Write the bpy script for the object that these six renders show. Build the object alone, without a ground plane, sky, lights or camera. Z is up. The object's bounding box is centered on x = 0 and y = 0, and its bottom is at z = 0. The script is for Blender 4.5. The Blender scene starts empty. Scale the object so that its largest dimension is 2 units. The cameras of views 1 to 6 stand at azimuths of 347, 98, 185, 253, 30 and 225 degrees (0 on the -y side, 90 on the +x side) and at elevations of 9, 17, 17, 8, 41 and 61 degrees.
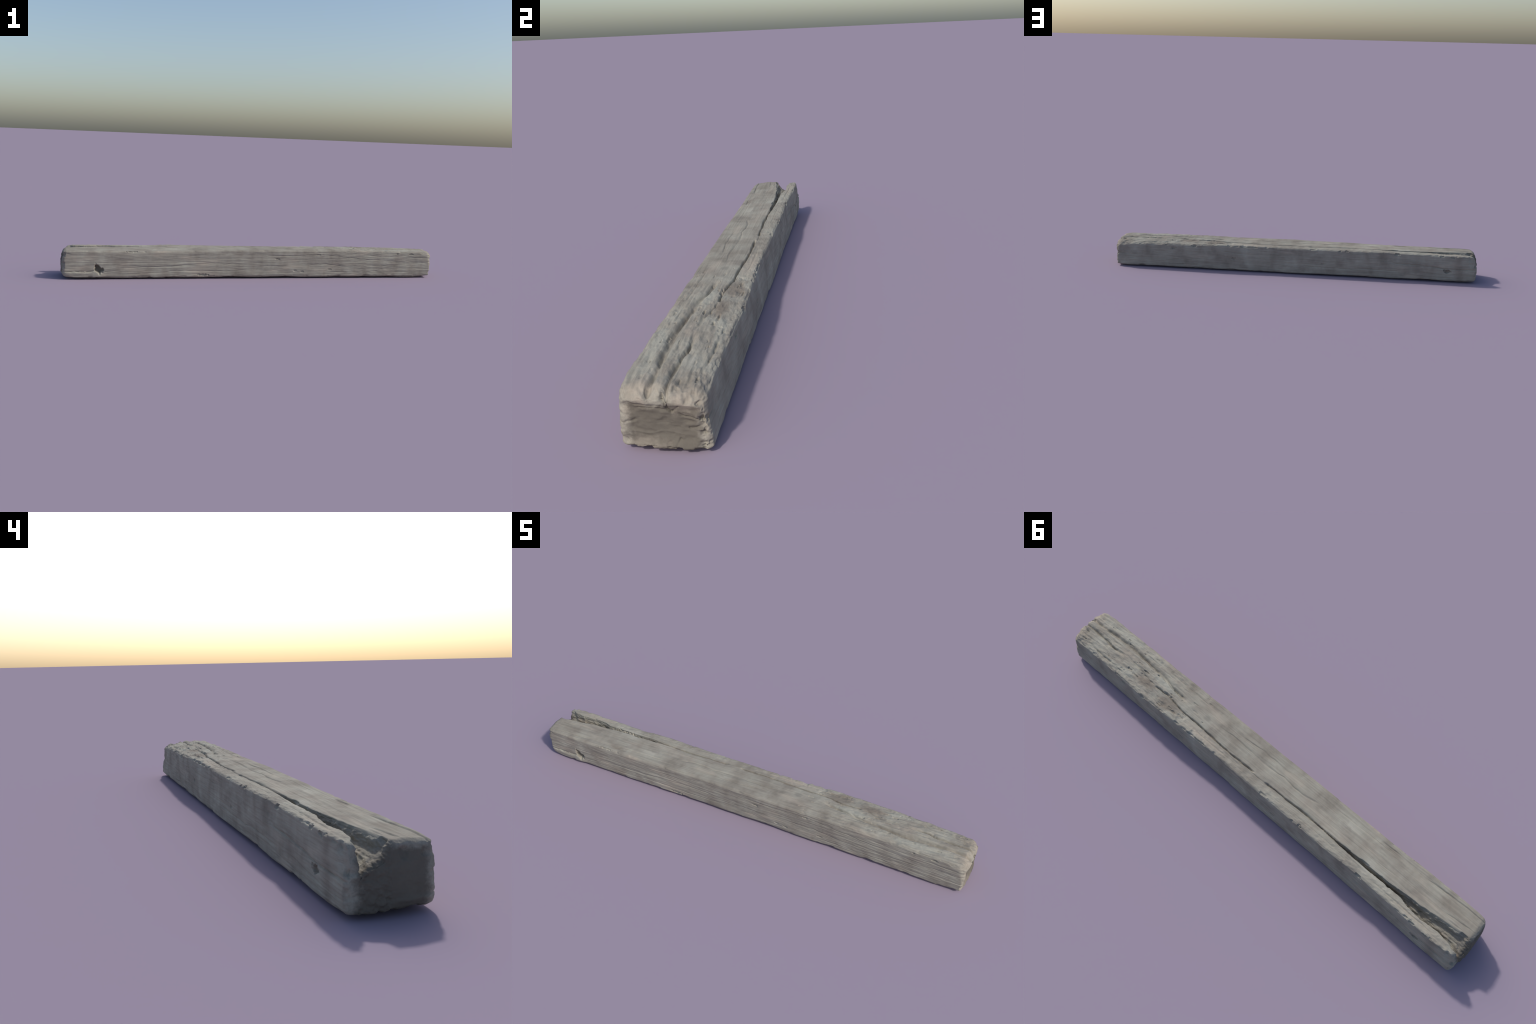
"""Weathered square timber beam: a split running along its top opens to a
wedge-shaped notch at one end, leaving a thin upright sliver."""
import bpy, math
import numpy as np

VOXEL = 0.0015

# ---------------------------------------------------------------- helpers
def sstep(a, b, v):
    t = np.clip((v - a) / (b - a), 0.0, 1.0)
    return t * t * (3 - 2 * t)


def curve(pts):
    """piecewise-linear profile through (position, value) control points"""
    p = sorted(pts)
    xs = np.array([a for a, _ in p]); vs = np.array([b for _, b in p])
    return lambda x: np.interp(x, xs, vs)


def _hash(i, j, k, seed):
    h = (i * 374761393 + j * 668265263 + k * 2147483647 + seed * 974634721) & 0xFFFFFFFF
    h = ((h ^ (h >> 13)) * 1274126177) & 0xFFFFFFFF
    h = h ^ (h >> 16)
    return (h & 0xFFFFFF).astype(np.float64) / float(0x7FFFFF) - 1.0


def noise(x, y, z, seed=0):
    """smooth value noise in -1..1"""
    x, y, z = np.broadcast_arrays(x, y, z)
    xi = np.floor(x); yi = np.floor(y); zi = np.floor(z)
    fx, fy, fz = x - xi, y - yi, z - zi
    fx = fx * fx * fx * (fx * (fx * 6 - 15) + 10)
    fy = fy * fy * fy * (fy * (fy * 6 - 15) + 10)
    fz = fz * fz * fz * (fz * (fz * 6 - 15) + 10)
    xi = xi.astype(np.int64); yi = yi.astype(np.int64); zi = zi.astype(np.int64)
    out = 0.0
    for a in (0, 1):
        wx = fx if a else 1 - fx
        for b in (0, 1):
            wy = fy if b else 1 - fy
            for c in (0, 1):
                wz = fz if c else 1 - fz
                out = out + wx * wy * wz * _hash(xi + a, yi + b, zi + c, seed)
    return out


def fbm(x, y, z, seed=0, octaves=3, gain=0.5):
    s, amp, tot = 0.0, 1.0, 0.0
    for o in range(octaves):
        s = s + amp * noise(x * 2 ** o + 13.7 * o, y * 2 ** o - 7.1 * o, z * 2 ** o + 3.3 * o, seed + o)
        tot += amp
        amp *= gain
    return s / tot * 1.5


# ---------------------------------------------------------------- profiles along the length
front_top = curve([(-1, .140), (-.92, .141), (-.69, .139), (-.45, .142), (-.2, .145), (0, .1455),
                   (.45, .1455), (.8, .143), (.93, .140), (1, .137)])
mid_top = curve([(-1, .145), (-.7, .1445), (-.3, .147), (.2, .149), (.6, .1495), (.9, .147), (1, .143)])
back_top = curve([(-1, .1435), (-.85, .145), (-.41, .148), (-.22, .146), (0, .143), (.3, .142),
                  (.54, .139), (.82, .131), (1, .123)])
front_y = curve([(-1, -.0925), (-.83, -.097), (-.5, -.0955), (0, -.092), (.5, -.091), (1, -.094)])
back_y = curve([(-1, .090), (-.88, .092), (-.73, .089), (-.54, .084), (-.41, .091), (-.22, .086),
                (.05, .084), (.15, .083), (.33, .090), (.54, .094), (.68, .090), (.82, .085), (1, .084)])
back_foot = curve([(-1, .095), (-.5, .093), (0, .0925), (.5, .093), (1, .095)])   # the back face leans out below
# the split: its two lips (y) and its depth
lip_front = curve([(-1, -.001), (-.944, .000), (-.90, .003), (-.83, .017), (-.77, .023), (-.715, .029),
                   (-.65, .032), (-.55, .031), (-.44, .033), (-.36, .036), (-.30, .0365)])
lip_back = curve([(-1, .069), (-.966, .066), (-.93, .060), (-.885, .055), (-.81, .060), (-.756, .055),
                  (-.725, .044), (-.65, .044), (-.53, .045), (-.45, .043), (-.36, .039), (-.30, .0365)])
split_depth = curve([(-1, .054), (-.95, .053), (-.85, .050), (-.75, .046), (-.6, .038), (-.45, .028),
                     (-.36, .016), (-.30, .0)])
wall_share = curve([(-1, .36), (-.9, .42), (-.8, .30), (-.7, .25), (-.5, .3), (-.3, .4)])


def split_cut(x, y):
    """how far the top surface is sunk inside the split at (x, y)"""
    a = lip_front(x) + .0022 * noise(x * 38, 0 * x, 0 * x + 4.5, 3)
    b = lip_back(x) + .0016 * noise(x * 45, 0 * x, 0 * x + 8.5, 4)
    w = np.maximum(b - a, 1e-5)
    t = (y - a) / w
    ws = wall_share(x)
    prof = np.where(t < ws, .68 * sstep(0, 1, t / ws),
                    .68 + .32 * np.clip((t - ws) / np.maximum(.90 - ws, .05), 0, 1))
    prof = prof * np.clip((1.0 - t) / .07, 0, 1) ** .5
    prof = np.where((t > 0) & (t < 1), prof, 0.0)
    return prof * split_depth(x) * (w > .0008)


# ---------------------------------------------------------------- rough body: a shaped box
HX, HY, HZ = 1.0, 0.09, 0.07


def shape_body(p):
    """nominal box point -> beam point (rounded edges, section, split, ends)"""
    x, y, z = p.T
    plus = sstep(.90, 1.0, x)
    minus = sstep(-.93, -1.0, x)
    up = sstep(-.02, .05, z)
    rx = .010 + .026 * plus * up + .004 * (1 - up) + .006 * minus * (y < .04)
    ry = .0085 + .011 * plus + .004 * (1 - up) + .009 * minus * (y < 0)
    rz = .0075 + .022 * plus * up + .003 * (1 - up) + .003 * minus * (y < 0)
    R = np.stack([rx, ry, rz], 1)
    H = np.array([HX, HY, HZ])
    inner = np.clip(p, -(H - R), H - R)
    q = (p - inner) / R
    n = np.linalg.norm(q, axis=1, keepdims=True)
    q = np.where(n > 1e-9, q / np.maximum(n, 1e-9), q)
    p = inner + R * q
    x, y, z = p.T
    t = (y / HY + 1) / 2                         # 0 front .. 1 back
    h = (z / HZ + 1) / 2                         # 0 bottom .. 1 top
    yf = front_y(x)
    yb = back_foot(x) + (back_y(x) - back_foot(x)) * sstep(-.1, 1.15, h)
    Y = yf + (yb - yf) * t
    # bulge of the side faces at the notched end, lean-in of the lower front edge
    bulge = np.sin(np.clip(h, 0, 1) * math.pi)
    Y = Y + np.where(t < .5, -1, 1) * np.abs(2 * t - 1) * .0030 * bulge * (sstep(-.85, -1, x) + .35)
    f, m, b = front_top(x), mid_top(x), back_top(x)
    top = f * (1 - t) * (1 - 2 * t) + m * 4 * t * (1 - t) + b * t * (2 * t - 1)
    top = top - split_cut(x, Y)
    bot = .0035 + .0025 * noise(x * 6, Y * 18, 0 * x, 21) + .003 * sstep(.9, 1, np.abs(x))
    Z = bot + (top - bot) * h
    # ends: not quite square
    e_minus = sstep(-.93, -1.0, x)
    e_plus = sstep(.93, 1.0, x)
    X = x + e_minus * (.002 + .006 * sstep(.02, .09, np.abs(Y)) + .011 * ((Z - .065) / .07) ** 2)
    X = X - e_plus * (.002 + .006 * sstep(.03, .09, np.abs(Y)) + .002 * sstep(.075, .02, Z)
                      + .006 * np.exp(-((Z - .055) / .03) ** 2) * sstep(.09, .04, np.abs(Y)))
    # the sliver's tip is broken off slanting, and pinched
    tip = sstep(.082, .092, Z) * sstep(.050, .062, Y)
    X = X + tip * e_minus * (.007 + .007 * sstep(.126, .146, Z))
    Y = Y - sstep(.082, .10, Z) * sstep(.080, .092, Y) * .007 * sstep(-.94, -.985, x)
    return np.stack([X, Y, Z], 1)


def box_grid(nx, ny, nz):
    """surface grid of the nominal box with welded edges"""
    verts, faces, index = [], [], {}
    ax = [np.linspace(-1, 1, nx + 1), np.linspace(-1, 1, ny + 1), np.linspace(-1, 1, nz + 1)]
    # crowd the stations near the two ends
    ax[0] = np.sign(ax[0]) * (1 - (1 - np.abs(ax[0])) ** 1.15)
    I, J, K = np.meshgrid(np.arange(nx + 1), np.arange(ny + 1), np.arange(nz + 1), indexing='ij')
    on = (I == 0) | (I == nx) | (J == 0) | (J == ny) | (K == 0) | (K == nz)
    ids = -np.ones(I.shape, dtype=np.int64)
    ids[on] = np.arange(on.sum())
    V = np.stack([ax[0][I[on]] * HX, ax[1][J[on]] * HY, ax[2][K[on]] * HZ], 1)
    F = []

    def quads(g, flip):
        a, b, c, d = g[:-1, :-1], g[1:, :-1], g[1:, 1:], g[:-1, 1:]
        q = np.stack([a, b, c, d], -1).reshape(-1, 4)
        F.append(q[:, ::-1] if flip else q)
    quads(ids[:, :, nz], False); quads(ids[:, :, 0], True)
    quads(ids[:, 0, :], False); quads(ids[:, ny, :], True)
    quads(ids[nx, :, :], False); quads(ids[0, :, :], True)
    return V, np.concatenate(F)


def mesh_from(name, V, F):
    me = bpy.data.meshes.new(name)
    me.vertices.add(len(V)); me.vertices.foreach_set("co", np.ascontiguousarray(V, dtype=np.float32).ravel())
    me.loops.add(F.size); me.loops.foreach_set("vertex_index", np.ascontiguousarray(F, dtype=np.int32).ravel())
    me.polygons.add(len(F)); me.polygons.foreach_set("loop_start", np.arange(0, F.size, 4, dtype=np.int32))
    me.update(calc_edges=True)
    return me


V, F = box_grid(640, 140, 56)
rough = bpy.data.objects.new("rough_body", mesh_from("rough_body", shape_body(V), F))
bpy.context.scene.collection.objects.link(rough)
mod = rough.modifiers.new("voxel", 'REMESH')
mod.mode = 'VOXEL'
mod.voxel_size = VOXEL
mod.adaptivity = 0.0
dg = bpy.context.evaluated_depsgraph_get()
me = bpy.data.meshes.new_from_object(rough.evaluated_get(dg))
bpy.data.objects.remove(rough)

N = len(me.vertices)
P = np.empty(N * 3, dtype=np.float32); me.vertices.foreach_get("co", P)
P = P.reshape(-1, 3).astype(np.float64)


def read_normals():
    n = np.empty(N * 3, dtype=np.float32)
    me.vertex_normals.foreach_get("vector", n)
    return n.reshape(-1, 3).astype(np.float64)


def push(vec):
    global P
    P = P + vec
    me.vertices.foreach_set("co", P.astype(np.float32).ravel())
    me.update()


# ---------------------------------------------------------------- relief, stage 1: lumps, ragged arrises, end scallops
Nrm = read_normals()
x, y, z = P.T
ends = sstep(.86, 1.0, np.abs(x))
plus_top = sstep(.25, .6, x) * sstep(.0, .7, Nrm[:, 2])
endface = sstep(.5, .9, np.abs(Nrm[:, 0]))
in_split = (split_cut(x, y) > .004) & (z < .138)
in_split = in_split * 1.0

lump = .0016 * fbm(x * 7, y * 16, z * 16, 31, 2)
flute = (.00042 + .0009 * sstep(.3, .8, Nrm[:, 2])) * fbm(x * 3.0, y * 55, z * 55, 41, 2) * (1 + .6 * ends)
arris_chip = np.zeros(N)
# arrises (normal between two faces): bite chips out of them
ny2, nz2 = np.abs(Nrm[:, 1]), np.abs(Nrm[:, 2])
arris = np.clip(1.6 * np.minimum(ny2, nz2) / .5, 0, 1)
bite = np.clip(fbm(x * 24 + y * 9, y * 30 - x * 3, z * 30, 51, 3) - .22, 0, 1)
back_arris = (y > 0) * (z > .07)
arris_chip = -arris * bite * (.004 + .006 * back_arris + .003 * (z < .05))
# notched-end and butt-end rim scallops
rim = np.clip(1.6 * np.minimum(np.abs(Nrm[:, 0]), np.maximum(ny2, nz2)) / .5, 0, 1)
butt = (x > .9) * 1.0
tear = np.clip(fbm(x * 10, y * 60 + z * 25, z * 60 - y * 25, 65, 3) - .02, 0, 1) * butt * rim * (sstep(.034, .012, z) * sstep(.06, .02, np.abs(y + .005)) * .012 + sstep(.04, .08, y) * .007)
rim_chip = -tear - rim * np.clip(fbm(x * 12, y * 42, z * 42, 61, 2) - .05, 0, 1) * .006
split_rough = in_split * (.0032 * fbm(x * 45 + y * 35, y * 90 - z * 30, z * 80 + y * 30, 71, 3))
push(Nrm * (lump * (1 - .5 * endface) + flute * (1 - endface) + arris_chip + rim_chip + split_rough)[:, None])

# ---------------------------------------------------------------- relief, stage 2: checks, grooves, pits, grain
Nrm = read_normals()
x, y, z = P.T
up = np.where(x > .93, sstep(.08, .45, Nrm[:, 2]), sstep(.35, .75, Nrm[:, 2])) * sstep(.095, .115, z)
front = sstep(-.35, -.75, Nrm[:, 1])
back = sstep(.35, .75, Nrm[:, 1]) * (y > .05)
topz = np.zeros(N); fronty = np.zeros(N); backy = np.zeros(N); endx = np.zeros(N)


def check(path, cross, width, depth, wobble=.0018, seed=1, fade=.02, rough_f=40, soft=1.0):
    """a drying check following path [(x, across)...]; returns how deep it cuts"""
    p = sorted(path)
    xs = np.array([a for a, _ in p]); cs = np.array([b for _, b in p])
    c = np.interp(x, xs, cs) + wobble * fbm(x * rough_f, 0 * x, 0 * x + seed * 1.37, 100 + seed, 3)
    w = width * (1 + .45 * noise(x * 30, 0 * x, 0 * x + seed * 2.1, 130 + seed))
    on = sstep(xs[0] - fade, xs[0] + fade, x) * sstep(xs[-1] + fade, xs[-1] - fade, x)
    d = np.abs(cross - c) / np.maximum(w, 1e-5)
    live = .72 + .28 * noise(x * 22, 0 * x, 0 * x + seed * .7, 160 + seed)
    return depth * on * live * np.exp(-(d ** 2) * soft)


def pit(px, pc, cross, rx, rc, depth, seed=1):
    dx = (x - px) / rx; dc = (cross - pc) / rc
    r = np.sqrt(dx * dx + dc * dc) + .45 * fbm(x * 110 + cross * 70, cross * 150 - x * 60, 0 * x, 200 + seed, 2)
    return depth * (1 - sstep(.45, 1.1, r))


# main check along the top
topz -= check([(-.46, .041), (-.403, .0385), (-.328, .036), (-.257, .035), (-.194, .039), (-.138, .038), (-.091, .042)],
              y, .0028, .017, .0008, 1, .012, 60)
topz -= check([(-.02, .039), (.05, .041), (.144, .041), (.26, .035), (.31, .035), (.373, .035), (.441, .026), (.469, .024), (.525, .026)],
              y, .0027, .015, .0010, 2, .012, 60)
topz -= check([(.54, .024), (.57, .022), (.645, .010), (.70, .009)], y, .0035, .006, .003, 3)
topz -= check([(-.10, .044), (-.02, .046)], y, .0018, .004, .001, 4)
# broad weathered groove and the check at the butt end
topz -= check([(.40, -.004), (.454, -.009), (.546, -.027), (.616, -.030), (.699, -.037), (.775, -.037), (.851, -.031), (1.0, -.030)],
              y, .0075, .0140, .0030, 5, .03, 18)
topz -= check([(.62, -.032), (.775, -.036), (.851, -.031), (1.02, -.031)], y, .0085, .0055, .002, 13, .03, 12)
topz -= check([(.50, -.012), (.56, -.026), (.66, -.033), (.74, -.036)], y, .0022, .005, .002, 6)
topz -= check([(.752, .012), (.813, .013), (.863, .008), (.90, .007), (.975, .008), (1.02, .008)], y, .0040, .0130, .0025, 7, .03)
topz -= check([(.90, .007), (1.02, .008)], y, .010, .006, .002, 8, .05)
topz -= check([(.755, .066), (.796, .067), (.862, .066)], y, .0024, .007, .0015, 9)
topz -= check([(.60, .052), (.70, .055), (.78, .052)], y, .003, .002, .003, 10)
topz -= check([(.85, -.062), (.93, -.058), (1.02, -.060)], y, .005, .003, .002, 11)
topz -= check([(.86, .040), (.93, .044), (1.02, .042)], y, .005, .003, .002, 12)
# finer checks
for k, (pth, w, d) in enumerate([
        ([(.20, -.014), (.139, -.019), (.076, -.017), (.028, -.015)], .0026, .0030),
        ([(.098, -.044), (.026, -.050), (-.066, -.050), (-.128, -.050)], .0022, .0042),
        ([(.022, -.015), (-.044, -.013), (-.123, -.020), (-.172, -.015), (-.221, -.016), (-.283, -.026)], .0030, .0042),
        ([(-.757, -.070), (-.793, -.073), (-.851, -.076), (-.91, -.078), (-.985, -.078)], .0020, .0055),
        ([(-.555, -.073), (-.620, -.074)], .0020, .0045),
        ([(-.58, -.066), (-.60, -.067)], .002, .003),
        ([(-.868, -.017), (-.955, -.025)], .0018, .0040),
        ([(-.890, .000), (-.930, -.004)], .0020, .0050),
        ([(.30, -.055), (.40, -.057), (.52, -.060)], .0018, .0028),
        ([(-.35, -.055), (-.48, -.060), (-.62, -.062)], .0018, .0022),
        ([(-.15, .060), (-.30, .064), (-.45, .062)], .0018, .0025),
        ([(-.62, .066), (-.72, .068), (-.86, .072)], .0020, .0035),
        ([(.05, .060), (.18, .062), (.27, .060)], .0022, .0025),
        ([(.30, -.030), (.22, -.033), (.10, -.034)], .0016, .0020),
        ([(-.38, .005), (-.52, .002), (-.66, -.004)], .0016, .0018)]):
    topz -= check(pth, y, w, d, .0012, 20 + k)
# pits of decay on the top
for k, (a, b, r, d) in enumerate([(.776, -.057, .007, .005), (.755, -.045, .007, .005), (.606, .005, .008, .007), (.608, .021, .008, .005),
                                  (.552, -.015, .007, .006), (.467, .020, .007, .008), (.448, .020, .006, .006), (.454, -.010, .008, .006),
                                  (.268, .019, .004, .004), (.357, .056, .009, .004), (.389, .062, .010, .004), (.458, .076, .006, .005),
                                  (.937, .059, .008, .005), (.672, .039, .008, .006), (.64, .045, .010, .004), (.70, .060, .012, .003)]):
    topz -= pit(a, b, y, r * 1.9, r * .42, d * .85, k)
rs = np.random.RandomState(7)
for k in range(30):                                   # scattered small tears in the decayed zone
    a = .30 + .68 * rs.rand(); b = -.075 + .15 * rs.rand()
    topz -= pit(a, b, y, .007 + .012 * rs.rand(), .0016 + .0016 * rs.rand(), .0015 + .002 * rs.rand(), 20 + k)

# front face
for k, (pth, w, d) in enumerate([
        ([(-.737, .053), (-.588, .058), (-.459, .062), (-.35, .073), (-.262, .077), (-.105, .077)], .0022, .0032),
        ([(.024, .116), (.186, .118), (.35, .126), (.471, .112), (.619, .098), (.819, .087)], .0022, .0030),
        ([(.282, .070), (.377, .074), (.475, .061), (.671, .063), (.82, .068)], .0022, .0030),
        ([(-.12, .058), (.049, .064), (.16, .066)], .0020, .0024),
        ([(-.715, .023), (-.588, .025), (-.415, .040), (-.238, .037), (-.035, .043), (.12, .040)], .0020, .0022),
        ([(-.50, .100), (-.30, .104), (-.10, .098)], .0018, .0014),
        ([(.40, .030), (.60, .034), (.85, .030)], .0020, .0022),
        ([(.62, .118), (.80, .112), (.97, .106)], .0022, .0026),
        ([(.70, .050), (.85, .047), (1.0, .048)], .0022, .0026),
        ([(.86, .085), (1.0, .083)], .0022, .0030),
        ([(-.99, .128), (-.955, .126)], .0024, .0050),
        ([(-.985, .037), (-.923, .037), (-.874, .032), (-.832, .041)], .0030, .0060),
        ([(-.80, .030), (-.762, .038), (-.72, .040)], .0025, .0035)]):
    fronty += check(pth, z, w, d * .8, .0014, 50 + k)
for k, (a, b, rx_, rc_, d) in enumerate([(.116, .100, .012, .004, .005), (.246, .034, .012, .006, .004), (.208, .038, .010, .005, .003),
                                         (.403, .045, .012, .003, .004), (.341, .123, .012, .004, .004), (-.29, .017, .035, .008, .006),
                                         (-.645, .140, .040, .006, .005), (.87, .128, .014, .004, .005), (.79, .130, .010, .004, .004)]):
    fronty += pit(a, b, z, rx_, rc_, d, 80 + k)
# the knot hole on the front face: slanting, torn below
kd = np.sqrt(((x + .814 - (.052 - z) * .45) / (.013 + .35 * np.clip(.075 - z, 0, .04))) ** 2 + ((z - .050) / .025) ** 2) + .25 * noise(x * 110, z * 110, 0 * x, 301)
fronty += .028 * (1 - sstep(.35, 1.15, kd))
front_knot = kd
# torn slab below the knot stands proud
fronty -= .0050 * sstep(.037, .032, z + .003 * fbm(x * 60, z * 40, 0 * x, 305, 2)) * sstep(-1.0, -.95, x) * sstep(-.77, -.82, x)

# back face
for k, (pth, w, d) in enumerate([
        ([(-.084, .047), (-.172, .045), (-.311, .045), (-.39, .052), (-.495, .048), (-.56, .046)], .0022, .0035),
        ([(-.552, .089), (-.675, .086), (-.76, .079), (-.834, .073), (-.90, .073), (-.99, .075)], .0024, .0050),
        ([(.385, .108), (.267, .097), (.12, .100), (-.015, .102)], .0020, .0024),
        ([(.20, .060), (.05, .056), (-.10, .060)], .0018, .0016),
        ([(.92, .050), (.75, .054), (.55, .050)], .0018, .0014),
        ([(-.70, .050), (-.80, .040), (-.90, .034), (-.98, .036)], .0020, .0020),
        ([(-.60, .030), (-.75, .024), (-.90, .020)], .0020, .0016)]):
    backy -= check(pth, z, w, d, .0014, 110 + k)
for k, (a, b, rx_, rc_, d) in enumerate([(-.831, .060, .022, .010, .008), (-.169, .066, .014, .006, .004), (.662, .115, .018, .009, .006),
                                         (.324, .072, .014, .006, .005), (.613, .024, .016, .004, .004), (.547, .133, .016, .008, .006),
                                         (-.256, .139, .010, .006, .005), (-.293, .143, .010, .006, .005), (-.567, .140, .016, .008, .007),
                                         (-.801, .141, .016, .007, .006), (-.86, .139, .014, .006, .005)]):
    backy -= pit(a, b, z, rx_, rc_, d, 140 + k)

# end faces: layered end grain at the butt end, a Y-shaped check, ragged lower edge
pe = sstep(.45, .8, Nrm[:, 0]) * (x > .9)
layer = z + .05 * y + .004 * noise(0 * x, y * 30, z * 20, 172)
endx -= pe * (.0018 * np.abs(fbm(0 * x, y * 9, layer * 60, 171, 2)) + .0010 * fbm(0 * x, y * 45, z * 70, 175, 2))
endx -= pe * .007 * np.clip(.5 + fbm(0 * x, y * 40, z * 90, 177, 3), 0, 1.3) * np.exp(-((y - .077) / .007) ** 2) * sstep(.12, .10, z)
endx -= pe * .006 * sstep(.085, .05, np.abs(y + .01)) * sstep(.118, .095, z) * sstep(.008, .03, z)
for (z0, y0, z1, y1, w, d) in [(.150, .004, .117, -.002, .004, .010), (.118, -.002, .092, .016, .0028, .007), (.105, -.005, .112, -.075, .0035, .003),
                               (.098, .010, .100, -.05, .0024, .003), (.084, .03, .076, .075, .0026, .004), (.094, .018, .104, .03, .0022, .004),
                               (.066, -.088, .070, -.062, .003, .003), (.055, .052, .062, .085, .0035, .004), (.030, .03, .012, .02, .0024, .003)]:
    vy, vz = y1 - y0, z1 - z0
    tt = np.clip(((y - y0) * vy + (z - z0) * vz) / (vy * vy + vz * vz), 0, 1)
    wob = .0032 * fbm(0 * x, y * 70, z * 70, 181, 2)
    dd = np.hypot(y - y0 - tt * vy + wob, z - z0 - tt * vz + wob)
    endx -= pe * d * np.exp(-(dd / w) ** 2)
me_ = sstep(-.45, -.8, Nrm[:, 0]) * (x < -.9)
endx += me_ * (.0010 * fbm(0 * x, y * 30, z * 60, 191, 3) - .003 * np.exp(-((z - .030) / .006) ** 2) * sstep(.05, -.02, y))

# grain: fine ridges along the length, coarse decay near the butt end
fine = .00045 * fbm(x * 9, y * 210, z * 210, 211, 2) + .00040 * fbm(x * 5, y * 95, z * 95, 221, 2)
decay = sstep(.22, .55, x + .05 * noise(x * 9, y * 30, 0 * x, 225))
torn = decay * up * (.0024 * fbm(x * 22 + y * 18, y * 85 - x * 4, z * 50, 231, 2) + .0009 * fbm(x * 65 + y * 50, y * 150 - x * 22, z * 60, 241, 3))
back_strip = up * sstep(.045, .06, y) * .0013 * fbm(x * 50 + y * 45, y * 115 - x * 20, z * 60, 251, 3)
side_torn = (front + back) * .0006 * fbm(x * 26 + z * 22, y * 60, z * 105 - x * 8, 261, 3) * (1 + .6 * decay)
disp = fine * (1 - .7 * np.maximum(pe, me_)) + torn + back_strip + side_torn
vec = Nrm * disp[:, None]
vec[:, 2] += topz * up
vec[:, 1] += fronty * front + backy * back
vec[:, 0] += endx
push(vec)

# settle the frame: lowest point at 0, length 2, centred
lo, hi = P.min(0), P.max(0)
P[:, 0] = (P[:, 0] - (lo[0] + hi[0]) / 2) * 2.0 / (hi[0] - lo[0])
P[:, 1] -= (lo[1] + hi[1]) / 2
P[:, 2] -= lo[2]
push(P * 0)
Nrm = read_normals()

# ---------------------------------------------------------------- materials
BROWN, TAN, GREY, PALE = (.185, .158, .128), (.378, .330, .268), (.195, .185, .160), (.375, .372, .315)
STAINS = [(.42, .055, .145, .07, .028, .03, BROWN, .75), (.57, .045, .145, .06, .026, .03, BROWN, .85),
          (.27, -.004, .145, .022, .016, .02, GREY, .6), (.12, -.005, .145, .05, .022, .03, BROWN, .35),
          (-.88, -.045, .145, .06, .030, .03, BROWN, .45), (-.60, -.06, .145, .05, .02, .03, BROWN, .35),
          (.62, -.035, .145, .05, .016, .03, BROWN, .4), (.90, -.005, .145, .06, .018, .03, BROWN, .35),
          (.22, .062, .143, .13, .022, .03, TAN, .7), (.98, -.045, .135, .035, .05, .03, TAN, .4),
          (.985, .05, .120, .035, .04, .04, TAN, .4), (-.80, .075, .143, .12, .016, .02, TAN, .5),
          (.995, -.04, .02, .03, .05, .018, TAN, .3), (.50, .0, .145, .10, .02, .03, PALE, .5),
          (.80, -.06, .145, .12, .02, .03, PALE, .5), (.70, .065, .135, .10, .02, .03, PALE, .5),
          (-.815, -.075, .050, .018, .03, .022, BROWN, .5), (-.831, .085, .062, .02, .02, .012, BROWN, .5)]


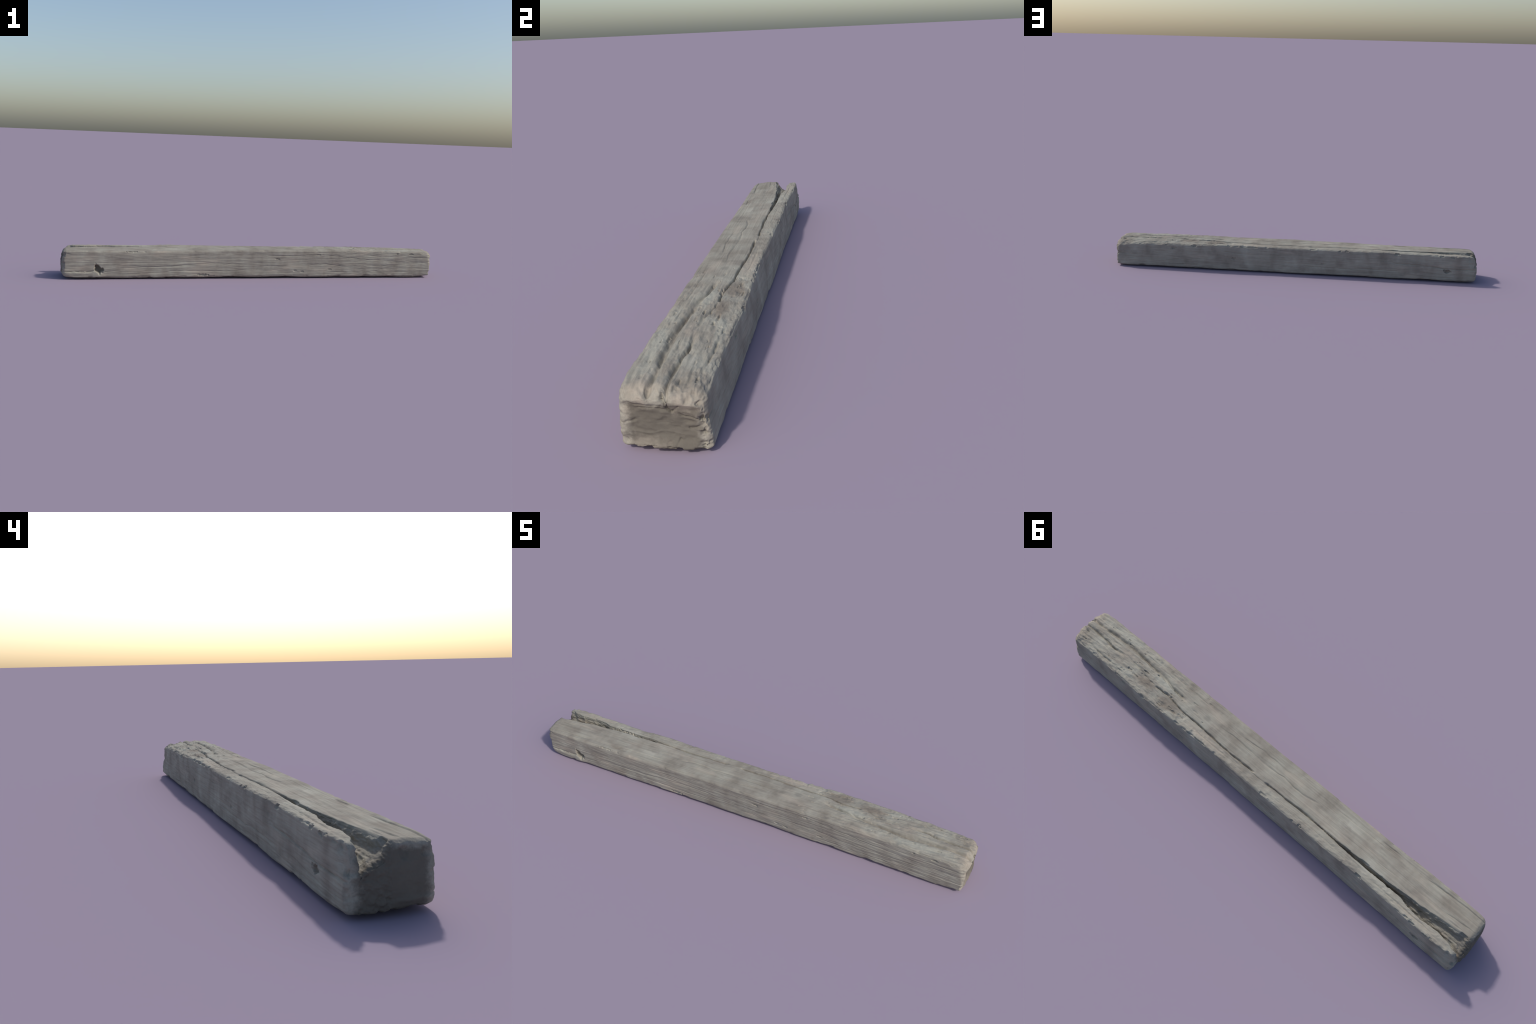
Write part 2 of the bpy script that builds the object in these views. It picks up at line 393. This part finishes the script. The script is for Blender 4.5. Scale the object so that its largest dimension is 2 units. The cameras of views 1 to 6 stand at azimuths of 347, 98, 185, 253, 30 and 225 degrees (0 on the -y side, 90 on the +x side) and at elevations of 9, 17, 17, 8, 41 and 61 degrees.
def wood_material(name, tint=(1, 1, 1), dark=0.0, brown=0.0):
    m = bpy.data.materials.new(name)
    m.use_nodes = True
    nt = m.node_tree
    nd, lk = nt.nodes, nt.links
    bsdf = nd["Principled BSDF"]
    tc = nd.new("ShaderNodeTexCoord")

    def tex(kind, scale, **kw):
        mp = nd.new("ShaderNodeMapping")
        mp.inputs["Scale"].default_value = scale
        mp.inputs["Location"].default_value = kw.pop("loc", (0, 0, 0))
        lk.new(tc.outputs["Object"], mp.inputs["Vector"])
        t = nd.new(kind)
        for k, v in kw.items():
            t.inputs[k].default_value = v
        lk.new(mp.outputs["Vector"], t.inputs["Vector"])
        return t

    def ramp(src, stops):
        r = nd.new("ShaderNodeValToRGB")
        el = r.color_ramp.elements
        while len(el) < len(stops):
            el.new(0.5)
        for e, (pos, col) in zip(el, stops):
            e.position = pos
            e.color = (*col, 1)
        lk.new(src, r.inputs["Fac"])
        return r.outputs["Color"]

    def mix(kind, fac, a, b):
        n = nd.new("ShaderNodeMix")
        n.data_type = 'RGBA'; n.blend_type = kind
        if isinstance(fac, float):
            n.inputs[0].default_value = fac
        else:
            lk.new(fac, n.inputs[0])
        for s, v in ((6, a), (7, b)):
            if isinstance(v, tuple):
                n.inputs[s].default_value = (*v, 1)
            else:
                lk.new(v, n.inputs[s])
        return n.outputs[2]

    g = lambda v: (v, v, v)
    # base: olive grey to light grey, in soft patches that reach across the grain
    patch = tex("ShaderNodeTexNoise", (13, 9, 9), Scale=1.0, Detail=4.0, Roughness=.55)
    col = ramp(patch.outputs["Fac"], [(.30, (.235, .212, .175)), (.45, (.301, .278, .231)), (.58, (.329, .311, .258)), (.72, (.380, .361, .303))])
    # warm brown-grey stains
    stain = tex("ShaderNodeTexNoise", (12, 16, 16), Scale=1.0, Detail=3.0, Roughness=.5, loc=(3.1, 1.7, .4))
    sm = ramp(stain.outputs["Fac"], [(.55, g(0)), (.74, g(.75))])
    col = mix('MIX', sm, col, (.222, .196, .164))
    # pinkish bleached areas
    pink = tex("ShaderNodeTexNoise", (6, 20, 20), Scale=1.0, Detail=3.0, Roughness=.5, loc=(7.3, 4.2, 2.4))
    pm = ramp(pink.outputs["Fac"], [(.58, g(0)), (.74, g(.7))])
    col = mix('MIX', pm, col, (.385, .335, .272))
    # grain streaks along the length
    st = tex("ShaderNodeTexNoise", (10, 240, 240), Scale=1.0, Detail=3.0, Roughness=.6)
    sc = ramp(st.outputs["Fac"], [(.30, g(.86)), (.5, g(1.0)), (.72, g(1.07))])
    col = mix('MULTIPLY', 1.0, col, sc)
    st2 = tex("ShaderNodeTexNoise", (4, 75, 75), Scale=1.0, Detail=2.0, Roughness=.5, loc=(1.0, 2.0, 5.0))
    sc2 = ramp(st2.outputs["Fac"], [(.32, g(.92)), (.5, g(1.0)), (.7, g(1.03))])
    col = mix('MULTIPLY', 1.0, col, sc2)
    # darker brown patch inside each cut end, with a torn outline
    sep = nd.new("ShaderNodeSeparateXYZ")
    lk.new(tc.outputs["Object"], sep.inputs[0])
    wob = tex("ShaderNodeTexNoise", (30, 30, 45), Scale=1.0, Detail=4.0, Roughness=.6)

    def math_(op, a, b, c=None):
        n = nd.new("ShaderNodeMath"); n.operation = op
        for k, v in enumerate((a, b, c)):
            if v is None:
                continue
            if isinstance(v, (int, float)):
                n.inputs[k].default_value = v
            else:
                lk.new(v, n.inputs[k])
        return n.outputs[0]

    def band(src, lo, hi):
        n = nd.new("ShaderNodeMapRange"); n.interpolation_type = 'SMOOTHSTEP'
        n.inputs["From Min"].default_value = lo; n.inputs["From Max"].default_value = hi
        lk.new(src, n.inputs["Value"])
        return n.outputs["Result"]
    wob2 = tex("ShaderNodeTexNoise", (22, 70, 70), Scale=1.0, Detail=4.0, Roughness=.6, loc=(2, 5, 1))
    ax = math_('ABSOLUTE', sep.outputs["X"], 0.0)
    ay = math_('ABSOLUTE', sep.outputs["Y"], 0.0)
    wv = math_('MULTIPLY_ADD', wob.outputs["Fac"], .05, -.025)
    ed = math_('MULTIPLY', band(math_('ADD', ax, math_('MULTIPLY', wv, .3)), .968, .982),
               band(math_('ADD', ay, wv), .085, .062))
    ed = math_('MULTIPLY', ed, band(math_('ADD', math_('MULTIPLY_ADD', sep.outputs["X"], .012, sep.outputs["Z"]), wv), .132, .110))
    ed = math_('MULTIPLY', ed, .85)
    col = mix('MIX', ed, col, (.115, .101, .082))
    # single stains and bleached spots at their places: centre, radii, colour, strength
    for (bx, by, bz, sx, sy, sz, bc, bs) in STAINS:
        mp = nd.new("ShaderNodeMapping"); mp.vector_type = 'TEXTURE'
        mp.inputs["Location"].default_value = (bx, by, bz); mp.inputs["Scale"].default_value = (sx, sy, sz)
        lk.new(tc.outputs["Object"], mp.inputs["Vector"])
        ln = nd.new("ShaderNodeVectorMath"); ln.operation = 'LENGTH'
        lk.new(mp.outputs["Vector"], ln.inputs[0])
        dist = math_('ADD', ln.outputs["Value"], math_('MULTIPLY_ADD', wob2.outputs["Fac"], 1.6, -.8))
        col = mix('MIX', math_('MULTIPLY', band(dist, 1.15, .35), bs), col, bc)
    if brown > 0:
        e = tex("ShaderNodeTexNoise", (20, 14, 60), Scale=1.0, Detail=4.0, Roughness=.6)
        em = ramp(e.outputs["Fac"], [(.35, g(brown)), (.62, g(brown * .35))])
        col = mix('MIX', em, col, (.195, .168, .135))
    col = mix('MULTIPLY', 1.0, col, tint)
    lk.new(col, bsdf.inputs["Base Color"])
    bsdf.inputs["Roughness"].default_value = .92
    bsdf.inputs["Specular IOR Level"].default_value = .15
    # sub-millimetre grain
    bt = tex("ShaderNodeTexNoise", (45, 620, 620), Scale=1.0, Detail=3.0, Roughness=.6)
    bp = nd.new("ShaderNodeBump")
    bp.inputs["Strength"].default_value = .35
    bp.inputs["Distance"].default_value = .0012
    lk.new(bt.outputs["Fac"], bp.inputs["Height"])
    lk.new(bp.outputs["Normal"], bsdf.inputs["Normal"])
    return m


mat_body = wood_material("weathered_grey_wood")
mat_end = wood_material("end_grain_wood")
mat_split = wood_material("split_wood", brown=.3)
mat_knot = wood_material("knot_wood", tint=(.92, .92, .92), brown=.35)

# ---------------------------------------------------------------- split the one surface into its parts
nf = len(me.polygons)
loops = np.empty(len(me.loops), dtype=np.int32); me.loops.foreach_get("vertex_index", loops)
quads = loops.reshape(-1, 4)
C = P[quads].mean(1)
FN = Nrm[quads].mean(1)
cx, cy, cz = C.T
part = np.zeros(nf, dtype=int)                                   # 0 body
in_cut = (split_cut(cx, cy) > .004) & (cz < .137) & (cx < -.33)
part[in_cut] = 2                                                  # 2 raw wood inside the split
part[(cx < -.60) & (cy > lip_back(cx)) & (cz > .078) & ~in_cut & (FN[:, 2] > -.2)] = 1    # 1 sliver
part[(cx > .965) & (FN[:, 0] > .62)] = 3                         # 3 butt end
part[(cx < -.965) & (FN[:, 0] < -.62) & (part != 1)] = 4         # 4 notched end
fk = front_knot[quads].mean(1)
part[(fk < 1.0) & (FN[:, 1] < .3) & (cy < -.05)] = 5             # 5 knot hole
bk = np.hypot((cx + .831) / .019, (cz - .060) / .010)
part[(bk < 1.0) & (cy > .06)] = 6

root = bpy.data.objects.new("wooden_beam", None)
root.empty_display_size = .1
root["label"] = "weathered grey squared timber beam with split end"
root["category"] = "wooden beam"
bpy.context.scene.collection.objects.link(root)

for idx, name, mat in [(0, "beam_body", mat_body), (1, "sliver", mat_body), (2, "split", mat_split), (3, "end_grain", mat_end),
                       (4, "end_grain", mat_end), (5, "knot", mat_knot), (6, "knot", mat_knot)]:
    q = quads[part == idx]
    if not len(q):
        continue
    used, inv = np.unique(q, return_inverse=True)
    pm = mesh_from(name, P[used], inv.reshape(-1, 4))
    pm.polygons.foreach_set("use_smooth", np.ones(len(q), dtype=bool))
    pm.normals_split_custom_set_from_vertices(Nrm[used])
    pm.materials.append(mat)
    ob = bpy.data.objects.new(name, pm)
    ob.parent = root
    bpy.context.scene.collection.objects.link(ob)
bpy.data.meshes.remove(me)
print("verts", N, "faces", nf)
